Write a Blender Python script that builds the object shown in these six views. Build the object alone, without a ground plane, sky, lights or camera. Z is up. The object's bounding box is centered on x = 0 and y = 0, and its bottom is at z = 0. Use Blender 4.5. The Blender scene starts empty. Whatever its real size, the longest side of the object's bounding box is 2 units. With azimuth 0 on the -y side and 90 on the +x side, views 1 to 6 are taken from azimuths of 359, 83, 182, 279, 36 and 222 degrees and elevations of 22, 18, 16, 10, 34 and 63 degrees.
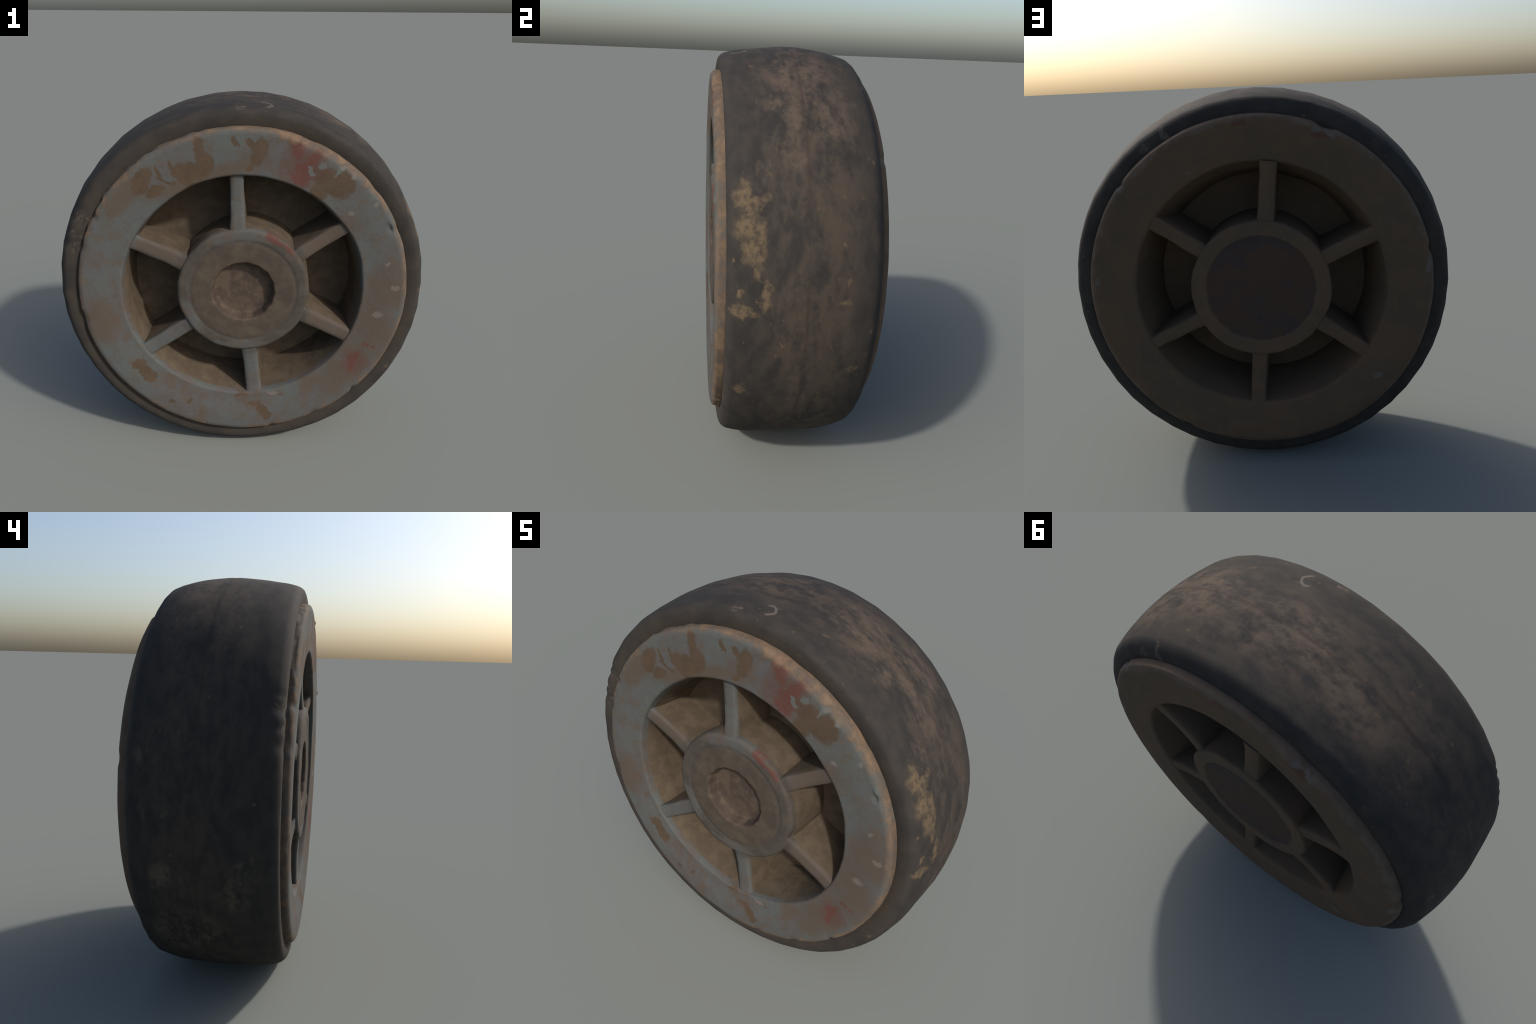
"""Worn cast wheel with a solid rubber tyre, axis along y, standing on z = 0."""
import bpy, math, random
from math import sin, cos, pi, radians, degrees, atan2, hypot
from mathutils import Matrix, Vector, noise

random.seed(7)
CENTRE_Z = 1.0
WHEEL_YAW = radians(0.45)

# ------------------------------------------------------------------ helpers
def smooth(a, b, x):
    t = min(1.0, max(0.0, (x - a) / (b - a)))
    return t * t * (3 - 2 * t)

def angle_gap(a, b):
    """signed difference of two angles in degrees, -180..180"""
    return (a - b + 180.0) % 360.0 - 180.0

def bump1(d, w):
    """smooth hill of half width w"""
    d = abs(d) / w
    return (1 - d * d) ** 2 if d < 1 else 0.0

def fillet(points, step=0.012):
    """points: (r, y, corner radius) -> dense polyline with rounded corners"""
    out = []
    n = len(points)
    for i, (r, y, rad) in enumerate(points):
        p = Vector((r, y))
        if i == 0 or i == n - 1 or rad <= 0:
            out.append(p)
            continue
        a = Vector(points[i - 1][:2]) - p
        b = Vector(points[i + 1][:2]) - p
        k = min(rad, a.length * 0.48, b.length * 0.48)
        p0, p2 = p + a.normalized() * k, p + b.normalized() * k
        for j in range(6):
            t = j / 5.0
            out.append(p0 * (1 - t) ** 2 + p * 2 * t * (1 - t) + p2 * t * t)
    dense = [out[0]]
    for q in out[1:]:
        p = dense[-1]
        m = max(1, int(math.ceil((q - p).length / step)))
        for j in range(1, m + 1):
            dense.append(p.lerp(q, j / m))
    return dense

def add_mesh(name, verts, faces, material, parent, sharp=None):
    me = bpy.data.meshes.new(name)
    me.from_pydata(verts, [], faces)
    # the whole wheel stands a little askew
    me.transform(Matrix.Rotation(WHEEL_YAW, 4, "Z"))
    me.validate()
    me.materials.append(material)
    me.polygons.foreach_set("use_smooth", [True] * len(me.polygons))
    ob = bpy.data.objects.new(name, me)
    bpy.context.scene.collection.objects.link(ob)
    ob.parent = parent
    if sharp:
        me.set_sharp_from_angle(angle=radians(sharp))
    return ob

def revolve(name, profile, segments, material, parent, shape=None, closed=False,
            facet=None, sharp=None):
    """Sweep an (r, y) profile round the wheel axis. shape(r, y, deg) -> (r, y)
    adds wear; facet(r, y, deg) -> r is applied after the normals were taken, so
    the outline is faceted while the shading stays round."""
    n = len(profile)
    polar = []
    for s in range(segments):
        deg = 360.0 * s / segments
        for p in profile:
            r, y = p.x, p.y
            if shape:
                r, y = shape(r, y, deg)
            polar.append((r, y, deg))
    verts = [(r * cos(radians(d)), y, CENTRE_Z + r * sin(radians(d))) for r, y, d in polar]
    faces = []
    rng = range(n) if closed else range(n - 1)
    for s in range(segments):
        t = (s + 1) % segments
        for i in rng:
            j = (i + 1) % n
            faces.append((s * n + i, t * n + i, t * n + j, s * n + j))
    # closed discs at the axis
    if not closed:
        for end in (0, n - 1):
            if profile[end].x < 1e-4:
                pass
    ob = add_mesh(name, verts, faces, material, parent, sharp)
    me = ob.data
    import bmesh
    bm = bmesh.new(); bm.from_mesh(me)
    bmesh.ops.remove_doubles(bm, verts=bm.verts, dist=1e-5)
    bmesh.ops.recalc_face_normals(bm, faces=bm.faces)
    bm.to_mesh(me); bm.free()
    if sharp:
        me.set_sharp_from_angle(angle=radians(sharp))
    if facet:
        normals = [v.normal.copy() for v in me.vertices]
        turn = Matrix.Rotation(-WHEEL_YAW, 3, "Z")
        for v in me.vertices:
            x, y, z = turn @ v.co
            r, d = hypot(x, z - CENTRE_Z), degrees(atan2(z - CENTRE_Z, x))
            r2 = facet(r, y, d)
            v.co = turn.inverted() @ Vector((r2 * cos(radians(d)), y, CENTRE_Z + r2 * sin(radians(d))))
        me.normals_split_custom_set_from_vertices(normals)
    return ob

def ring_noise(deg, freq, seed, y=0.0, r=1.0):
    a = radians(deg)
    return noise.noise(Vector((cos(a) * freq * r, y * freq + seed, sin(a) * freq * r)))

# ------------------------------------------------------------------ node kit
class Kit:
    def __init__(self, name, roughness=0.85, specular=0.25):
        self.mat = bpy.data.materials.new(name)
        self.mat.use_nodes = True
        self.nt = self.mat.node_tree
        self.nt.nodes.clear()
        self.out = self.new("ShaderNodeOutputMaterial")
        self.bsdf = self.new("ShaderNodeBsdfPrincipled")
        self.link(self.bsdf.outputs[0], self.out.inputs[0])
        self.bsdf.inputs["Roughness"].default_value = roughness
        self.bsdf.inputs["Specular IOR Level"].default_value = specular
        turn = self.new("ShaderNodeVectorRotate")       # wheel's own axes
        turn.rotation_type = "Z_AXIS"
        turn.inputs["Angle"].default_value = -WHEEL_YAW
        self.link(self.new("ShaderNodeTexCoord").outputs["Object"], turn.inputs["Vector"])
        self.coord = turn.outputs["Vector"]
        sep = self.new("ShaderNodeSeparateXYZ"); self.link(self.coord, sep.inputs[0])
        self.x, self.y, self.z = sep.outputs
        dz = self.math("SUBTRACT", self.z, CENTRE_Z)
        self.r = self.math("SQRT", self.math("ADD", self.math("MULTIPLY", self.x, self.x),
                                             self.math("MULTIPLY", dz, dz)))

    def new(self, kind):
        return self.nt.nodes.new(kind)

    def link(self, a, b):
        self.nt.links.new(a, b)

    def put(self, value, socket):
        if hasattr(value, "is_output"):
            self.link(value, socket)
        else:
            socket.default_value = value

    def math(self, op, a, b=0.0, clamp=False):
        n = self.new("ShaderNodeMath"); n.operation = op; n.use_clamp = clamp
        self.put(a, n.inputs[0]); self.put(b, n.inputs[1])
        return n.outputs[0]

    def vmath(self, op, a, b=None, scale=None):
        n = self.new("ShaderNodeVectorMath"); n.operation = op
        self.put(a, n.inputs[0])
        if b is not None: self.put(b, n.inputs[1])
        if scale is not None: n.inputs["Scale"].default_value = scale
        return n.outputs["Value"] if op in ("LENGTH", "DOT_PRODUCT") else n.outputs["Vector"]

    def ramp(self, x, a, b, lo=0.0, hi=1.0):
        n = self.new("ShaderNodeMapRange"); n.interpolation_type = "SMOOTHSTEP"
        self.put(x, n.inputs["Value"])
        n.inputs["From Min"].default_value = a; n.inputs["From Max"].default_value = b
        n.inputs["To Min"].default_value = lo; n.inputs["To Max"].default_value = hi
        return n.outputs[0]

    def noise(self, scale, detail=4, rough=0.6, offset=(0, 0, 0), stretch=(1, 1, 1), colour=False, vec=None):
        m = self.new("ShaderNodeMapping")
        self.link(vec or self.coord, m.inputs[0])
        m.inputs["Location"].default_value = offset
        m.inputs["Scale"].default_value = stretch
        n = self.new("ShaderNodeTexNoise")
        self.link(m.outputs[0], n.inputs["Vector"])
        n.inputs["Scale"].default_value = scale
        n.inputs["Detail"].default_value = detail
        n.inputs["Roughness"].default_value = rough
        return n.outputs["Color" if colour else "Fac"]

    def mix(self, fac, a, b):
        n = self.new("ShaderNodeMix"); n.data_type = "RGBA"
        self.put(fac, n.inputs[0])
        for v, s in ((a, n.inputs[6]), (b, n.inputs[7])):
            self.put(v if hasattr(v, "is_output") else (*v, 1.0), s)
        return n.outputs[2]

    def mul(self, *f):
        out = f[0]
        for g in f[1:]:
            out = self.math("MULTIPLY", out, g)
        return out

    def warped(self, parts):
        """object position pushed about by noise: [(scale, amount)]"""
        p = self.coord
        for scale, amount in parts:
            c = self.noise(scale, 3, colour=True)
            c = self.vmath("SUBTRACT", c, (0.5, 0.5, 0.5))
            p = self.vmath("ADD", p, self.vmath("SCALE", c, scale=amount))
        return p

    def blob(self, pos, centre, axis_u, axis_v, soft):
        """elliptic patch; axis vectors carry the half sizes"""
        d = self.vmath("SUBTRACT", pos, centre)
        u = Vector(axis_u); v = Vector(axis_v)
        a = self.vmath("DOT_PRODUCT", d, tuple(u / u.length_squared))
        b = self.vmath("DOT_PRODUCT", d, tuple(v / v.length_squared))
        q = self.math("ADD", self.math("MULTIPLY", a, a), self.math("MULTIPLY", b, b))
        return self.ramp(q, 1 + soft, max(0.0, 1 - soft))

    def union(self, masks):
        out = masks[0]
        for m in masks[1:]:
            out = self.math("MAXIMUM", out, m)
        return out

    def face_patches(self, pos, patches, soft=0.35):
        """patches on a wheel face: (x, z, half length, half width, tilt deg)"""
        return self.union([self.blob(pos, (x, 0, z),
                                     (l * cos(radians(t)), 0, l * sin(radians(t))),
                                     (-w * sin(radians(t)), 0, w * cos(radians(t))), soft)
                           for x, z, l, w, t in patches])

    def tread_patches(self, pos, patches, soft=0.5, radius=0.98):
        """patches on the tread: (angle deg, y, half arc, half width)"""
        out = []
        for deg, y, arc, wid in patches:
            c, s = cos(radians(deg)), sin(radians(deg))
            # the third axis keeps the patch on its own side of the wheel
            m = self.blob(pos, (radius * c, y, CENTRE_Z + radius * s), (-s * arc, 0, c * arc), (0, wid, 0), soft)
            side = self.ramp(self.vmath("DOT_PRODUCT", pos, (c, 0, s)), s * CENTRE_Z, s * CENTRE_Z + 0.2)
            out.append(self.mul(m, side))
        return self.union(out)

    def finish(self, colour, height=None, strength=0.2, distance=0.01):
        self.put(colour, self.bsdf.inputs["Base Color"])
        if height is not None:
            b = self.new("ShaderNodeBump")
            b.inputs["Strength"].default_value = strength
            b.inputs["Distance"].default_value = distance
            self.link(height, b.inputs["Height"])
            self.link(b.outputs[0], self.bsdf.inputs["Normal"])
        return self.mat

# ------------------------------------------------------------------ materials
def rubber_material():
    k = Kit("worn_dusty_rubber", 0.85, 0.2)
    p = k.warped([(7, 0.14), (24, 0.06), (60, 0.02)])
    n1 = k.noise(3.6, 5, 0.60, stretch=(1, 1.9, 1))
    n2 = k.noise(11, 5, 0.62, (3, 1, 2), (1, 1.8, 1))
    n3 = k.noise(38, 3, 0.55, (7, 1, 2), (1, 1.2, 1))
    grain = k.math("ADD", k.mul(n1, 0.45), k.math("ADD", k.mul(n2, 0.35), k.mul(n3, 0.2)))
    base = k.mix(k.ramp(n2, 0.35, 0.65), (0.0250, 0.0225, 0.0210), (0.0355, 0.0305, 0.0260))
    # earth brown dust along the running surface
    centre = k.mul(k.ramp(k.math("ADD", k.y, k.mul(k.math("SUBTRACT", n2, 0.5), 0.25)), -0.24, -0.02), k.ramp(k.y, 0.30, 0.12))
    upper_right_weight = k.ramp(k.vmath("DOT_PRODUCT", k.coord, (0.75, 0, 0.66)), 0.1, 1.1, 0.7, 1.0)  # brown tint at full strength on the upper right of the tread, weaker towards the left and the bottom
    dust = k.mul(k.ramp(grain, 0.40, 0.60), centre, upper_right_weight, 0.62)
    colour = k.mix(dust, base, (0.068, 0.050, 0.037))
    # pale worn dusty field on the upper right of the tread, mauve earth
    pale = k.tread_patches(p, [(49, 0.09, 0.15, 0.12), (47, -0.09, 0.15, 0.08), (64, 0.00, 0.18, 0.14),
                               (90, 0.04, 0.20, 0.14), (112, 0.09, 0.18, 0.10), (35, -0.05, 0.05, 0.05), (32, -0.165, 0.05, 0.035)], 0.7)
    colour = k.mix(k.mul(pale, k.ramp(grain, 0.42, 0.62), 0.62), colour, (0.092, 0.069, 0.052))
    # ochre scuffs by the front shoulder
    ochre = k.tread_patches(p, [(26.5, -0.245, 0.050, 0.042), (26, -0.19, 0.03, 0.028), (20, -0.225, 0.065, 0.058),
                                (14.5, -0.210, 0.065, 0.048), (9, -0.20, 0.03, 0.02), (5, -0.175, 0.03, 0.022),
                                (2, -0.165, 0.03, 0.02), (-0.5, -0.25, 0.02, 0.045), (3, -0.262, 0.018, 0.015),
                                (-24, -0.25, 0.03, 0.03), (-17, 0.22, 0.02, 0.02),
                                (3, 0.157, 0.012, 0.03)], 0.85)
    colour = k.mix(k.mul(ochre, k.ramp(grain, 0.34, 0.54), k.ramp(n3, 0.34, 0.60, 0.40, 1.0), 0.75), colour, (0.128, 0.092, 0.053))
    # faint dirty line along the mould seam
    seam = k.mul(k.ramp(k.math("ABSOLUTE", k.math("SUBTRACT", k.y, 0.003)), 0.010, 0.002), k.ramp(n1, 0.36, 0.54))
    colour = k.mix(k.mul(seam, 0.6), colour, (0.040, 0.028, 0.022))
    # grey green lichen-like smears on the far side
    smear = k.tread_patches(p, [(168, 0.22, 0.05, 0.04), (178, 0.25, 0.02, 0.05), (179.5, 0.12, 0.025, 0.02),
                                (-166, -0.20, 0.06, 0.05), (-159, -0.16, 0.07, 0.06), (-164, 0.15, 0.06, 0.05),
                                (-145, 0.08, 0.13, 0.14)], 0.95)
    colour = k.mix(k.mul(smear, k.ramp(grain, 0.44, 0.60), 0.9), colour, (0.084, 0.072, 0.050))
    # pale scrapes
    scrape = k.tread_patches(p, [(91, -0.285, 0.02, 0.015), (154, -0.300, 0.030, 0.014), (160, -0.302, 0.025, 0.012),
                                 (164, -0.315, 0.02, 0.012), (62, 0.33, 0.02, 0.02), (53, 0.33, 0.03, 0.02),
                                 (167, 0.335, 0.05, 0.018)], 0.6)
    # one curved hook scraped into the front of the crown
    c83, s83 = cos(radians(83.5)), sin(radians(83.5))
    d = k.vmath("SUBTRACT", k.warped([(20, 0.02)]), (0.98 * c83, -0.235, CENTRE_Z + 0.98 * s83))
    hu = k.vmath("DOT_PRODUCT", d, (s83, 0, -c83))
    hv = k.vmath("DOT_PRODUCT", d, (0, 1, 0))
    reach = k.math("SQRT", k.math("ADD", k.math("MULTIPLY", hu, hu), k.math("MULTIPLY", hv, hv)))
    hook = k.mul(k.ramp(k.math("ABSOLUTE", k.math("SUBTRACT", reach, 0.034)), 0.009, 0.002),
                 k.ramp(k.math("ADD", hu, k.mul(hv, 0.5)), -0.016, 0.004), k.ramp(k.z, 1.7, 1.8))
    colour = k.mix(k.mul(hook, 0.7), colour, (0.120, 0.100, 0.085))
    colour = k.mix(k.mul(scrape, k.ramp(n3, 0.3, 0.6), 0.5), colour, (0.115, 0.088, 0.070))
    flecks = k.mul(k.ramp(k.noise(24, 2, 0.5, (9, 3, 5), (1, 1.6, 1)), 0.66, 0.74), k.ramp(n1, 0.45, 0.6))
    colour = k.mix(k.mul(flecks, 0.6), colour, (0.110, 0.076, 0.046))
    # brown mud lodged in the front sidewall groove
    groove = k.mul(k.ramp(k.r, 0.945, 0.90), k.ramp(k.y, -0.27, -0.29), k.ramp(n1, 0.35, 0.6))
    colour = k.mix(k.mul(groove, 0.5), colour, (0.048, 0.037, 0.026))
    return k.finish(colour, grain, 0.18, 0.012)

def metal_material(name, pocket=(0.080, 0.061, 0.042), back=(0.084, 0.059, 0.038)):
    k = Kit(name, 0.85, 0.18)
    p = k.warped([(11, 0.06), (30, 0.03), (80, 0.014)])
    pf = k.warped([(9, 0.09)])
    n1 = k.noise(4.5, 4, 0.6)
    n2 = k.noise(14, 5, 0.65, (2, 5, 1))
    n3 = k.noise(50, 4, 0.6, (4, 2, 9))
    # dusty bare casting in the pockets
    c = k.mix(k.ramp(n2, 0.35, 0.65), tuple(v * 0.82 for v in pocket), tuple(v * 1.12 for v in pocket))
    # back half: rust brown oxide
    ox = k.mix(k.ramp(n1, 0.35, 0.65), (back[0] * 0.92, back[1] * 0.96, back[2]),
               (back[0] * 1.12, back[1] * 1.02, back[2]))
    ox = k.mix(k.mul(k.ramp(n2, 0.50, 0.68), 0.6), ox, (0.102, 0.064, 0.038))
    ox = k.mix(k.mul(k.ramp(n2, 0.45, 0.30), 0.6), ox, (0.074, 0.058, 0.034))
    ox = k.mix(k.mul(k.ramp(n3, 0.55, 0.75), 0.5), ox, (0.095, 0.072, 0.055))
    c = k.mix(k.ramp(k.y, -0.02, 0.02), c, ox)
    # blue grey paint on the front faces
    blue = k.mix(k.ramp(n1, 0.35, 0.62), (0.073, 0.081, 0.077), (0.075, 0.073, 0.073))
    blue = k.mix(k.mul(k.ramp(n2, 0.42, 0.66), 0.75), blue, (0.077, 0.065, 0.054))
    blue = k.mix(k.mul(k.ramp(n3, 0.56, 0.74), 0.5), blue, (0.092, 0.096, 0.093))
    blue = k.mix(k.mul(k.ramp(n3, 0.44, 0.30), 0.5), blue, (0.056, 0.054, 0.050))
    # brownish thin paint, right lower arc, left and round the hub
    thin = k.face_patches(pf, [(0.76, 1.03, 0.16, 0.10, 90), (0.70, 0.80, 0.20, 0.12, 110), (0.56, 0.55, 0.22, 0.10, 55),
                               (0.38, 0.42, 0.10, 0.05, 40),
                               (-0.76, 0.84, 0.14, 0.09, 100), (-0.60, 1.52, 0.16, 0.06, 45), (0.42, 1.29, 0.20, 0.10, 35),
                               (0.46, 0.79, 0.22, 0.11, -25), (-0.44, 1.22, 0.14, 0.07, -25), (0.22, 0.90, 0.20, 0.34, 0),
                               (-0.20, 1.62, 0.32, 0.045, 18)], 0.8)
    thin = k.mul(thin, k.ramp(n2, 0.25, 0.5, 0.45, 1.0))
    grime = k.mul(k.ramp(n1, 0.46, 0.64), k.ramp(n2, 0.36, 0.60), 0.8)
    thin = k.math("MAXIMUM", thin, grime)
    front = k.mix(k.mul(thin, 0.85), blue, (0.073, 0.056, 0.043))
    # rust freckles
    front = k.mix(k.mul(k.ramp(n2, 0.56, 0.68), k.ramp(n3, 0.42, 0.62), 0.8), front, (0.083, 0.056, 0.039))
    # ochre brown chips
    chips = k.face_patches(p, [(-0.50, 1.605, 0.075, 0.045, 60), (-0.44, 1.55, 0.05, 0.03, 20), (-0.41, 1.645, 0.040, 0.010, -55),
                               (-0.38, 1.605, 0.045, 0.009, -25),
                               (-0.25, 1.655, 0.095, 0.045, 0), (-0.19, 1.69, 0.05, 0.06, 0), (-0.215, 1.775, 0.028, 0.055, 10),
                               (-0.30, 1.625, 0.07, 0.03, -40), (-0.345, 1.675, 0.035, 0.010, -45),
                               (-0.043, 1.800, 0.030, 0.013, -45), (0.045, 1.785, 0.045, 0.014, -45), (0.085, 1.775, 0.042, 0.050, 0),
                               (0.065, 1.72, 0.03, 0.04, 0), (0.03, 1.665, 0.03, 0.012, 40),
                               (-0.575, 0.565, 0.045, 0.032, 20), (-0.525, 0.485, 0.042, 0.036, 0), (-0.55, 0.52, 0.035, 0.035, 0),
                               (0.062, 0.298, 0.040, 0.014, 10), (0.10, 0.262, 0.030, 0.038, 0), (0.128, 0.225, 0.024, 0.030, 0),
                               (0.43, 1.60, 0.11, 0.065, -40), (0.515, 1.60, 0.055, 0.04, -50), (0.375, 1.545, 0.05, 0.035, -40),
                               (-0.31, 0.33, 0.022, 0.012, 40), (-0.40, 0.32, 0.016, 0.012, 0), (-0.02, 0.355, 0.03, 0.012, 20)], 0.36)
    front = k.mix(k.mul(chips, 0.95), front, k.mix(k.ramp(n2, 0.35, 0.65), (0.060, 0.041, 0.025), (0.072, 0.049, 0.032)))
    # old red primer
    red = k.face_patches(p, [(0.262, 1.775, 0.030, 0.065, 10), (0.345, 1.715, 0.060, 0.030, 60), (0.30, 1.68, 0.05, 0.025, 30),
                             (0.275, 1.617, 0.055, 0.028, -35), (0.32, 1.64, 0.03, 0.03, 0),
                             (0.605, 0.595, 0.028, 0.035, 0), (0.600, 0.545, 0.014, 0.040, 0), (0.625, 0.62, 0.03, 0.012, 45),
                             (0.671, 0.680, 0.018, 0.014, 0), (0.715, 0.672, 0.014, 0.012, 0),
                             (0.165, 1.292, 0.055, 0.016, -38), (0.235, 1.238, 0.045, 0.014, -52),
                             (0.15, 0.352, 0.016, 0.010, 0), (0.21, 0.352, 0.014, 0.010, 0)], 0.7)
    haze = k.face_patches(pf, [(0.30, 1.69, 0.11, 0.10, 0), (0.62, 0.58, 0.08, 0.07, 0)], 0.9)
    front = k.mix(k.mul(haze, 0.75), front, (0.076, 0.043, 0.035))
    front = k.mix(k.mul(red, k.ramp(n3, 0.30, 0.55, 0.35, 1.0), 0.8), front, (0.088, 0.032, 0.025))
    back_blue = k.face_patches(p, [(0.395, 1.683, 0.020, 0.014, 45), (0.34, 1.66, 0.012, 0.035, 20), (0.47, 1.66, 0.012, 0.03, -30)], 0.4)
    front = k.mix(k.mul(back_blue, 0.9), front, (0.088, 0.093, 0.090))
    # pale paint specks
    specks = k.face_patches(p, [(0.806, 1.024, 0.018, 0.018, 0), (0.674, 1.487, 0.014, 0.014, 0), (0.546, 1.441, 0.014, 0.012, 0),
                                (0.755, 1.162, 0.012, 0.010, 0), (0.723, 0.871, 0.024, 0.018, 0), (0.492, 1.667, 0.018, 0.014, 0),
                                (0.55, 1.64, 0.012, 0.02, 0), (0.16, 0.36, 0.03, 0.012, 0)], 0.7)
    front = k.mix(k.mul(specks, 0.5), front, (0.150, 0.138, 0.122))
    # hub: bare brown inner ring with a dark joint round it, thin paint outside
    inner = k.ramp(k.math("ADD", k.r, k.mul(k.math("SUBTRACT", n3, 0.5), 0.03)), 0.288, 0.276)
    ring = k.mix(k.ramp(n2, 0.35, 0.65), (0.050, 0.039, 0.031), (0.066, 0.053, 0.039))
    collar = k.mul(k.ramp(k.r, 0.40, 0.36), k.ramp(k.y, -0.2, -0.3))
    kept = k.face_patches(pf, [(0.00, 1.32, 0.20, 0.06, 0), (-0.30, 0.86, 0.12, 0.05, -60), (-0.05, 0.67, 0.20, 0.04, 0)], 0.7)
    front = k.mix(k.mul(collar, k.math("SUBTRACT", 1.0, k.mul(kept, 0.8))), front,
                  k.mix(k.ramp(n2, 0.35, 0.65), (0.046, 0.040, 0.034), (0.062, 0.053, 0.043)))
    # the red of the collar survives on top of that
    front = k.mix(k.mul(red, collar, 0.75), front, (0.088, 0.034, 0.027))
    front = k.mix(k.mul(inner, 0.9), front, ring)
    front = k.mix(k.mul(k.ramp(k.math("ABSOLUTE", k.math("SUBTRACT", k.r, 0.284)), 0.016, 0.002), k.ramp(n2, 0.3, 0.6), 0.45),
                  front, (0.045, 0.041, 0.036))
    # bright worn metal and tan rust on the outer edge
    wob = k.mul(k.math("SUBTRACT", n2, 0.5), 0.06)
    wide = k.mul(k.face_patches(pf, [(0.42, 1.78, 0.30, 0.16, -40)], 0.6), -0.016)
    slow = k.mul(k.math("SUBTRACT", k.noise(6, 3, 0.6, (5, 5, 5)), 0.5), 0.07)
    rr = k.math("ADD", k.math("ADD", k.math("ADD", k.r, wob), slow), k.math("MULTIPLY", wide, -1.0))
    edge = k.ramp(rr, 0.840, 0.872)
    tan = k.mix(k.ramp(n2, 0.35, 0.68), (0.088, 0.058, 0.037), (0.150, 0.102, 0.066))
    front = k.mix(k.mul(edge, k.ramp(n2, 0.34, 0.60, 0.45, 1.0), 0.9), front, tan)
    front_mask = k.ramp(k.math("ADD", k.y, k.mul(k.math("SUBTRACT", n3, 0.5), 0.02)), -0.302, -0.318)
    rim_side = k.mul(k.ramp(k.r, 0.80, 0.84), k.ramp(k.y, -0.10, -0.2))
    c = k.mix(rim_side, c, tan)
    c = k.mix(front_mask, c, front)
    bore = k.mul(k.ramp(k.r, 0.180, 0.170), k.ramp(k.y, -0.10, -0.2))
    c = k.mix(bore, c, k.mix(k.ramp(n2, 0.38, 0.62), (0.048, 0.036, 0.029), (0.078, 0.057, 0.042)))
    # back face: rubbed rim edge, red and pale chips, dark cap
    behind = k.ramp(k.y, 0.29, 0.31)
    bedge = k.mul(k.ramp(rr, 0.846, 0.866), behind)
    c = k.mix(k.mul(bedge, k.ramp(n2, 0.3, 0.6), 0.8), c, (0.110, 0.080, 0.060))
    bred = k.mul(k.face_patches(p, [(0.064, 1.831, 0.035, 0.014, 0), (-0.318, 1.762, 0.045, 0.016, 5), (0.45, 0.24, 0.03, 0.02, 0)], 0.5), behind)
    c = k.mix(k.mul(bred, 0.5), c, (0.085, 0.030, 0.025))
    bpale = k.mul(k.face_patches(p, [(-0.304, 1.792, 0.025, 0.012, 0), (-0.360, 1.772, 0.035, 0.014, 35), (0.320, 1.612, 0.012, 0.010, 0),
                                     (0.828, 1.078, 0.014, 0.022, 0), (-0.584, 0.509, 0.024, 0.020, 0), (0.670, 1.545, 0.02, 0.03, -40),
                                     (-0.84, 1.10, 0.014, 0.04, 0)], 0.6), behind)
    c = k.mix(k.mul(bpale, 0.5), c, (0.120, 0.112, 0.105))
    cap = k.mul(k.ramp(k.math("ADD", k.r, k.mul(k.math("SUBTRACT", n3, 0.5), 0.025)), 0.285, 0.272), k.ramp(k.y, 0.20, 0.22))
    c = k.mix(cap, c, k.mix(k.ramp(n1, 0.4, 0.6), (0.040, 0.033, 0.034), (0.058, 0.036, 0.026)))
    h = k.math("ADD", k.mul(n2, 0.6), k.mul(n3, 0.4))
    h = k.math("SUBTRACT", h, k.mul(chips, 0.25))
    return k.finish(c, h, 0.18, 0.015)

# ------------------------------------------------------------------ geometry
def tyre_shape(r, y, deg):
    # the lower half is less worn: fuller shoulders
    low = smooth(-0.1, 0.9, -sin(radians(deg)))
    wide = smooth(0.90, 0.95, r)
    r += 0.011 * low * smooth(0.06, 0.22, abs(y)) * wide
    # swollen front shoulder on the left, worn rear shoulder at the top right
    r += wide * 0.010 * bump1(angle_gap(deg, 148), 62) * smooth(0.15, -0.15, y)
    r += wide * 0.006 * bump1(angle_gap(deg, -45), 50) * smooth(0.1, -0.15, y)
    r -= wide * 0.006 * bump1(angle_gap(deg, 68), 40) * smooth(0.05, 0.2, y)
    # the carcass leans a little more than the casting it sits on
    y += 0.006 * cos(radians(deg))
    # uneven running surface, seam in the middle, scuffed front shoulder
    r += 0.0025 * ring_noise(deg, 3.0, 4.0, y) + 0.0015 * ring_noise(deg, 11.0, 9.0, y)
    if r > 0.9:
        r += 0.002 * bump1(y - 0.0, 0.012) * smooth(0.2, -0.3, ring_noise(deg, 2.0, 1.0))
        r -= 0.0013 * bump1(y - 0.012, 0.014)
        for a, w, depth in ((151.5, 1.4, 0.004), (154.8, 2.4, 0.007), (159.5, 1.4, 0.004), (163.5, 2.6, 0.005)):
            k = bump1(angle_gap(deg, a), w) * bump1(y + 0.315, 0.05)
            r -= depth * k
            y += depth * k
    return r, y

TYRE_CORNERS = []
a = 1.3
while a < 355:
    TYRE_CORNERS.append(a)
    a += random.uniform(6.6, 9.6)

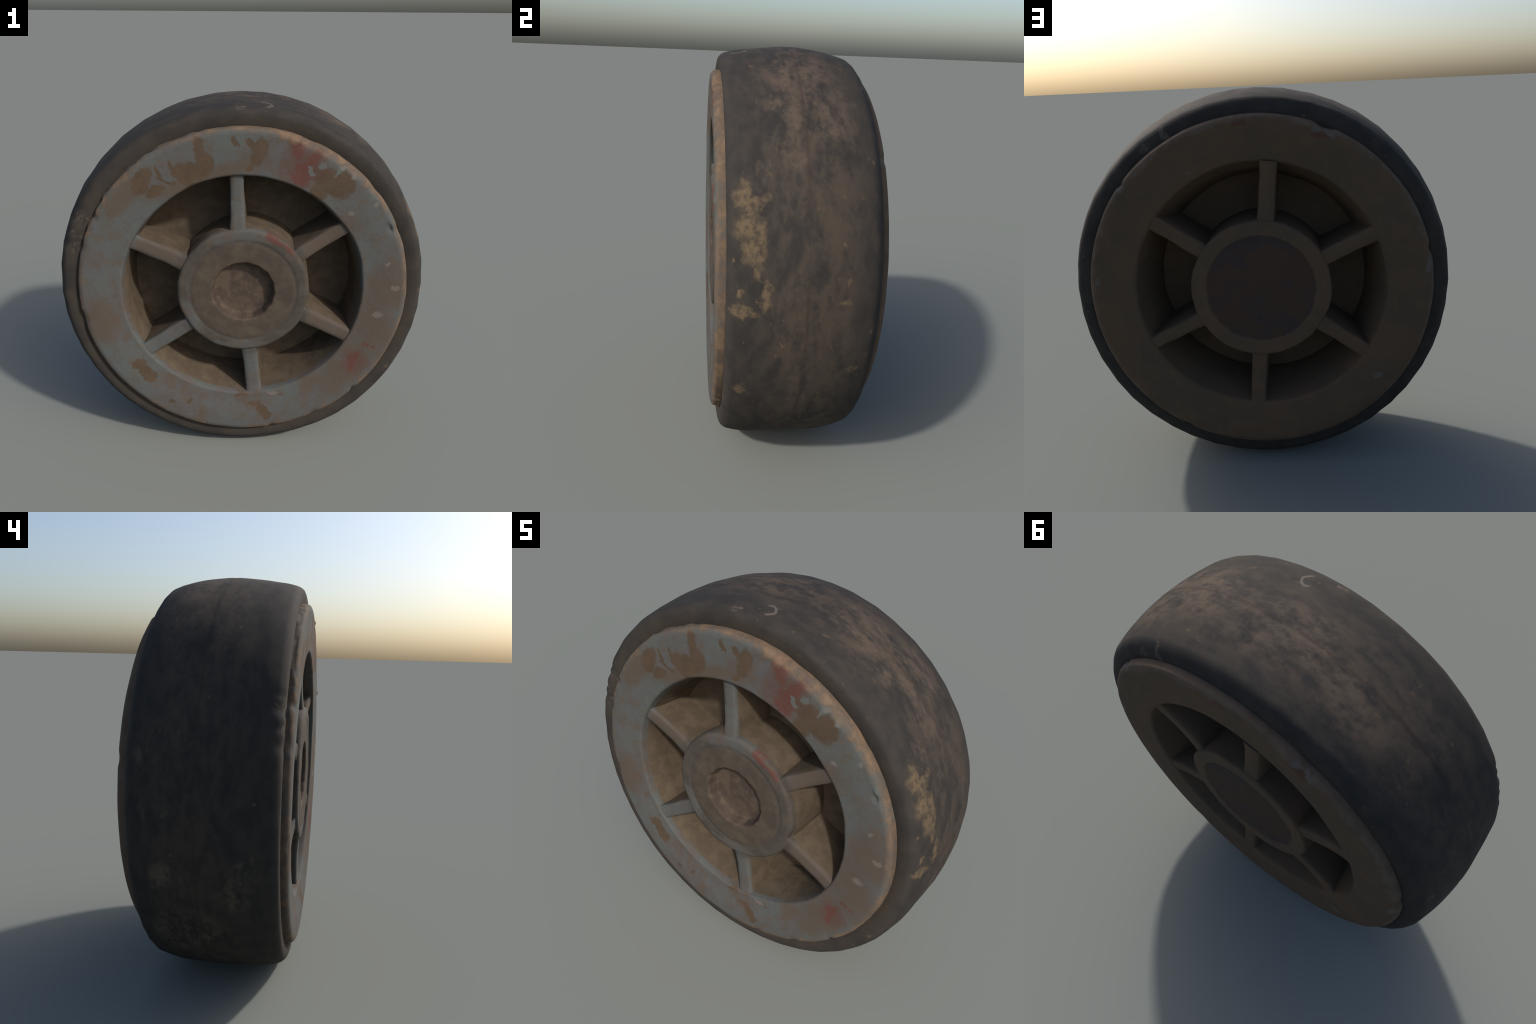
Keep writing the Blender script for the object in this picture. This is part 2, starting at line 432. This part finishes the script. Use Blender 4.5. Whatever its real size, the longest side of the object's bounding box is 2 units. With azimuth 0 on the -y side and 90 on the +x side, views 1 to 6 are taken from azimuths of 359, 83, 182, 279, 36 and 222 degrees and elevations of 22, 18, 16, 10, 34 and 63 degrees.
def tyre_facet(r, y, deg):
    """low count of flats round the outline, as the original has"""
    deg %= 360.0
    lo = max([c for c in TYRE_CORNERS if c <= deg], default=TYRE_CORNERS[-1] - 360)
    hi = min([c for c in TYRE_CORNERS if c > deg], default=TYRE_CORNERS[0] + 360)
    half, mid = (hi - lo) / 2, (hi + lo) / 2
    flat = cos(radians(half)) / cos(radians(deg - mid))
    r = r * (1 + (flat - 1) * smooth(0.90, 0.94, r))
    lift = 0.006 * sin(radians(deg))          # slightly flattened crown
    return r - max(0.0, lift) * smooth(0.93, 0.97, r)

def build_tyre(material, parent):
    profile = fillet([(0.835, -0.250, 0), (0.840, -0.305, 0.01), (0.880, -0.318, 0.012), (0.910, -0.323, 0.012),
                      (0.936, -0.322, 0.014), (0.959, -0.300, 0.02), (0.974, -0.250, 0.03), (0.990, -0.120, 0.06),
                      (1.0000, 0.000, 0.06), (0.994, 0.120, 0.06), (0.978, 0.215, 0.04), (0.958, 0.285, 0.03),
                      (0.930, 0.310, 0.02), (0.885, 0.322, 0.012), (0.840, 0.316, 0.0), (0.835, 0.250, 0)])
    return revolve("tyre", profile, 360, material, parent, tyre_shape, closed=True, facet=tyre_facet)

EDGE_CHIPS = [  # angle, half width deg, depth in, depth back
    (67.5, 3.5, 0.005, 0.010), (60.0, 9.0, 0.003, 0.010), (50.0, 8.0, 0.003, 0.006), (23.5, 2.5, 0.004, 0.005),
    (-44.0, 1.8, 0.010, 0.004), (151.0, 2.0, 0.010, 0.006), (163.0, 3.0, 0.006, 0.003),
    (-62.0, 3.0, 0.006, 0.004), (-79.0, 2.0, 0.006, 0.004), (-170, 4.0, 0.006, 0.004), (40.0, 4.0, 0.005, 0.004)]
BACK_CHIPS = [(113.0, 5.0, 0.014, 0.010), (40.0, 2.0, 0.008, 0.004), (168.0, 2.5, 0.010, 0.006), (-60.0, 3.0, 0.005, 0.004)]

def rim_shape(r, y, deg):
    k = smooth(0.80, 0.87, r)
    rough = 0.0018 * ring_noise(deg, 13.0, 2.0, y) + 0.003 * ring_noise(deg, 5.0, 8.0, y)
    if y < -0.28:
        r += rough * k
        for a, w, inward, backward in EDGE_CHIPS:
            b = bump1(angle_gap(deg, a), w) * smooth(0.825, 0.862, r)
            r -= inward * b
            y += backward * b
        # rough broken flank of the lip on the left
        side = smooth(-0.352, -0.335, y) * k
        left = bump1(angle_gap(deg, 140), 60)
        r += side * (0.001 + 0.009 * left) * ring_noise(deg, 22.0, 5.0, y * 2)
        # burrs thrown up beside the deepest knocks
        y -= 0.009 * bump1(angle_gap(deg, 27.2), 1.6) * bump1(r - 0.850, 0.022)
        y -= 0.005 * bump1(angle_gap(deg, 71.0), 1.2) * bump1(r - 0.842, 0.016)
        # small pits punched into the face
        for a, rad, depth in ((25.3, 0.832, 0.016), (69.3, 0.836, 0.008)):
            y += depth * bump1(angle_gap(deg, a), 1.1) * bump1(r - rad, 0.016)
    elif y > 0.28:
        y += 0.012 * bump1(angle_gap(deg, 108.5), 2.5) * bump1(r - 0.850, 0.025)
        r += rough * k * 0.7
        for a, w, inward, backward in BACK_CHIPS:
            b = bump1(angle_gap(deg, a), w) * smooth(0.825, 0.86, r)
            r -= inward * b
            y -= backward * b
    # hand cast unevenness of the opening
    if r < 0.66 and y < 0:      # front pocket runs deeper at the right and below
        floor_r = 0.589 + 0.018 * cos(radians(2 * deg)) - 0.004 * cos(radians(deg))
        r += smooth(-0.36, -0.06, y) * (floor_r - 0.555)
    if r < 0.70:                # the opening is wider at the left in front, at the top behind
        if y < -0.2:
            r += 0.010 * bump1(angle_gap(deg, 24), 20) * smooth(0.70, 0.64, r) * smooth(-0.2, -0.34, y)
            r += 0.012 * bump1(angle_gap(deg, 185), 55) * smooth(0.70, 0.64, r) * smooth(-0.2, -0.34, y)
        elif y > 0.2:
            k2 = bump1(angle_gap(deg, 95), 75) * smooth(0.72, 0.64, r) * smooth(0.2, 0.34, y)
            r += 0.012 * k2
            y -= 0.006 * k2
    if y > 0.2:
        y -= 0.010 * bump1(angle_gap(deg, 95), 70) * smooth(0.86, 0.70, r) * smooth(0.2, 0.34, y)
    # both faces are slightly dished towards the opening
    if r > 0.55 and abs(y) > 0.2:
        dish = (0.010 - 0.006 * sin(radians(deg))) * smooth(0.80, 0.63, r) * smooth(0.20, 0.34, abs(y))
        y += dish if y < 0 else -dish
    fade = smooth(0.70, 0.65, r)
    if fade > 0:
        r += fade * 0.005 * ring_noise(deg, 2.5, 6.0, y) + fade * 0.0015 * ring_noise(deg, 9.0, 3.0, y)
    y += 0.0012 * ring_noise(deg, 6.0, 12.0, r * 2)
    return r, y

def build_rim(material, parent):
    profile = fillet([(0.552, -0.056, 0), (0.558, -0.090, 0.03), (0.634, -0.358, 0.012), (0.848, -0.360, 0.014),
                      (0.868, -0.350, 0.012), (0.874, -0.310, 0.008), (0.835, -0.295, 0.0), (0.820, -0.20, 0),
                      (0.820, 0.20, 0), (0.835, 0.300, 0.0), (0.878, 0.312, 0.012), (0.870, 0.352, 0.016), (0.846, 0.365, 0.014),
                      (0.640, 0.364, 0.016), (0.563, 0.090, 0.03), (0.556, 0.056, 0)], 0.010)
    return revolve("rim", profile, 360, material, parent, rim_shape, closed=True, sharp=60)

def build_web(material, parent):
    def shape(r, y, deg):
        return r, y + 0.004 * ring_noise(deg, 5.0, 3.0 if y < 0 else 7.0, r * 3)
    profile = fillet([(0.340, -0.090, 0), (0.372, -0.076, 0.02), (0.54, -0.070, 0.03), (0.660, -0.066, 0),
                      (0.660, 0.066, 0), (0.54, 0.055, 0.03), (0.372, 0.060, 0.02), (0.340, 0.075, 0)], 0.02)
    return revolve("web_disc", profile, 180, material, parent, shape, closed=True, sharp=60)

def hub_shape(r, y, deg):
    if 0.32 < r:
        r += 0.004 * ring_noise(deg, 3.0, 2.0, y) + 0.0015 * ring_noise(deg, 12.0, 5.0, y)
        r -= 0.016 * bump1(angle_gap(deg, 125), 50) * smooth(-0.32, -0.15, y) * smooth(0.0, -0.05, y)
        if y < -0.3:   # knocked corner at the right
            r -= 0.010 * bump1(angle_gap(deg, -14), 9)
    # many sided bore
    if r < 0.18 and y < 0:
        n = 16
        step = 360.0 / n
        t = (deg + 4) % step - step / 2
        r *= cos(radians(step / 2)) / cos(radians(t)) * 1.012
    y += 0.003 * ring_noise(deg, 9.0, 11.0, 0.0, r)
    return r, y

def build_hub(material, parent):
    profile = fillet([(0.0, -0.287, 0), (0.142, -0.287, 0.012), (0.153, -0.292, 0.008), (0.166, -0.346, 0.010), (0.268, -0.348, 0.010),
                      (0.283, -0.3455, 0.010), (0.298, -0.350, 0.010), (0.351, -0.349, 0.022), (0.366, -0.060, 0.0),
                      (0.366, 0.060, 0.0), (0.358, 0.352, 0.014), (0.284, 0.352, 0.005), (0.278, 0.345, 0.005), (0.0, 0.345, 0)], 0.010)
    return revolve("hub", profile, 180, material, parent, hub_shape, sharp=50)

def build_spoke(material, parent, outer, inner, width_out, width_in, front, seed, upper_draft=1.0):
    """a tapering rib from hub to rim, standing on the web; outer and inner are the
    angles of its two ends, front = -1 towards the camera side, +1 behind"""
    rows, verts, faces = 14, [], []
    r0, r1 = 0.335, 0.650
    a0, a1 = radians(inner), radians(outer)
    p0 = Vector((0.36 * cos(a0), 0.36 * sin(a0)))
    p1 = Vector((0.632 * cos(a1), 0.632 * sin(a1)))
    along = (p1 - p0).normalized()
    across = Vector((along.y, -along.x))
    start, end = p0 - along * 0.035, p1 + along * 0.030
    lower = Vector((0.0, -0.010))                  # spokes hang a little below the hub axis
    start, end = start + lower, end + lower
    section = []          # (across -1..1, depth 0 face .. 1 root)
    bev = 0.16
    for u, d in ((-1.0, 1.0), (-1.0, 0.55), (-1.0, 0.16), (-1.0, 0.055), (-1 + bev * 0.3, 0.018), (-1 + bev, 0.0), (-0.4, -0.004),
                 (0.4, -0.004), (1 - bev, 0.0), (1 - bev * 0.3, 0.018), (1.0, 0.055), (1.0, 0.16), (1.0, 0.55), (1.0, 1.0)):
        section.append((u, d))
    m = len(section)
    for i in range(rows + 1):
        t = i / rows
        c = start.lerp(end, t)
        w = 0.5 * (width_in + (width_out - width_in) * t) * (1 + 0.10 * (abs(t - 0.5) * 2) ** 3)
        face_y = (0.327 if front < 0 else 0.336) + 0.012 * abs(2 * t - 1) ** 3 + 0.004 * noise.noise(Vector((t * 3, seed, 0)))
        for u, d in section:
            spread = 1 + (0.26 if u < 0 else 0.26 + 0.75 * (upper_draft - 1)) * max(0.0, d) ** 0.8           # draft towards the root
            wob = 0.004 * noise.noise(Vector((t * 4, u * 2 + seed, d * 3)))
            q = c + across * (u * w * spread + wob)
            y = face_y + (0.045 - face_y) * d
            verts.append((q.x, front * y, CENTRE_Z + q.y))
    for i in range(rows):
        for j in range(m):
            k = (j + 1) % m
            faces.append((i * m + j, i * m + k, (i + 1) * m + k, (i + 1) * m + j))
    faces.append(tuple(range(m)))
    faces.append(tuple(rows * m + j for j in range(m)))
    if front > 0:
        faces = [tuple(reversed(f)) for f in faces]
    ob = add_mesh("spoke", verts, faces, material, parent)
    import bmesh
    bm = bmesh.new(); bm.from_mesh(ob.data)
    bmesh.ops.recalc_face_normals(bm, faces=bm.faces)
    bm.to_mesh(ob.data); bm.free()
    ob.data.set_sharp_from_angle(angle=radians(50))
    return ob

# (outer angle, inner angle, outer width, inner width)
FRONT_SPOKES = [(92.9, 94.3, 0.064, 0.078), (34.8, 36.0, 0.066, 0.076), (-24.9, -22.9, 0.076, 0.086),
                (-84.5, -84.5, 0.086, 0.080), (-146.9, -147.2, 0.080, 0.078), (153.3, 151.8, 0.078, 0.088)]
BACK_SPOKES = [(95.8, 95.9, 0.078, 0.082), (154.3, 153.8, 0.080, 0.078), (-146.3, -147.8, 0.076, 0.078),
               (-85.6, -85.9, 0.074, 0.082), (-24.9, -25.1, 0.066, 0.074), (35.6, 36.7, 0.076, 0.076)]

# ------------------------------------------------------------------ assembly
wheel = bpy.data.objects.new("wheel", None)
bpy.context.scene.collection.objects.link(wheel)
wheel.empty_display_size = 0.2
wheel["label"] = "old six-spoked cast wheel with worn black rubber tyre"
wheel["category"] = "wheel"

rubber = rubber_material()
painted = metal_material("chipped_painted_casting")

build_tyre(rubber, wheel)
build_rim(painted, wheel)
build_web(painted, wheel)
build_hub(painted, wheel)
for i, s in enumerate(FRONT_SPOKES):
    build_spoke(painted, wheel, *s, -1, i * 3.7, 0.40 if i >= 4 else 1.0)
for i, s in enumerate(BACK_SPOKES):
    build_spoke(painted, wheel, *s, 1, 40 + i * 3.7)
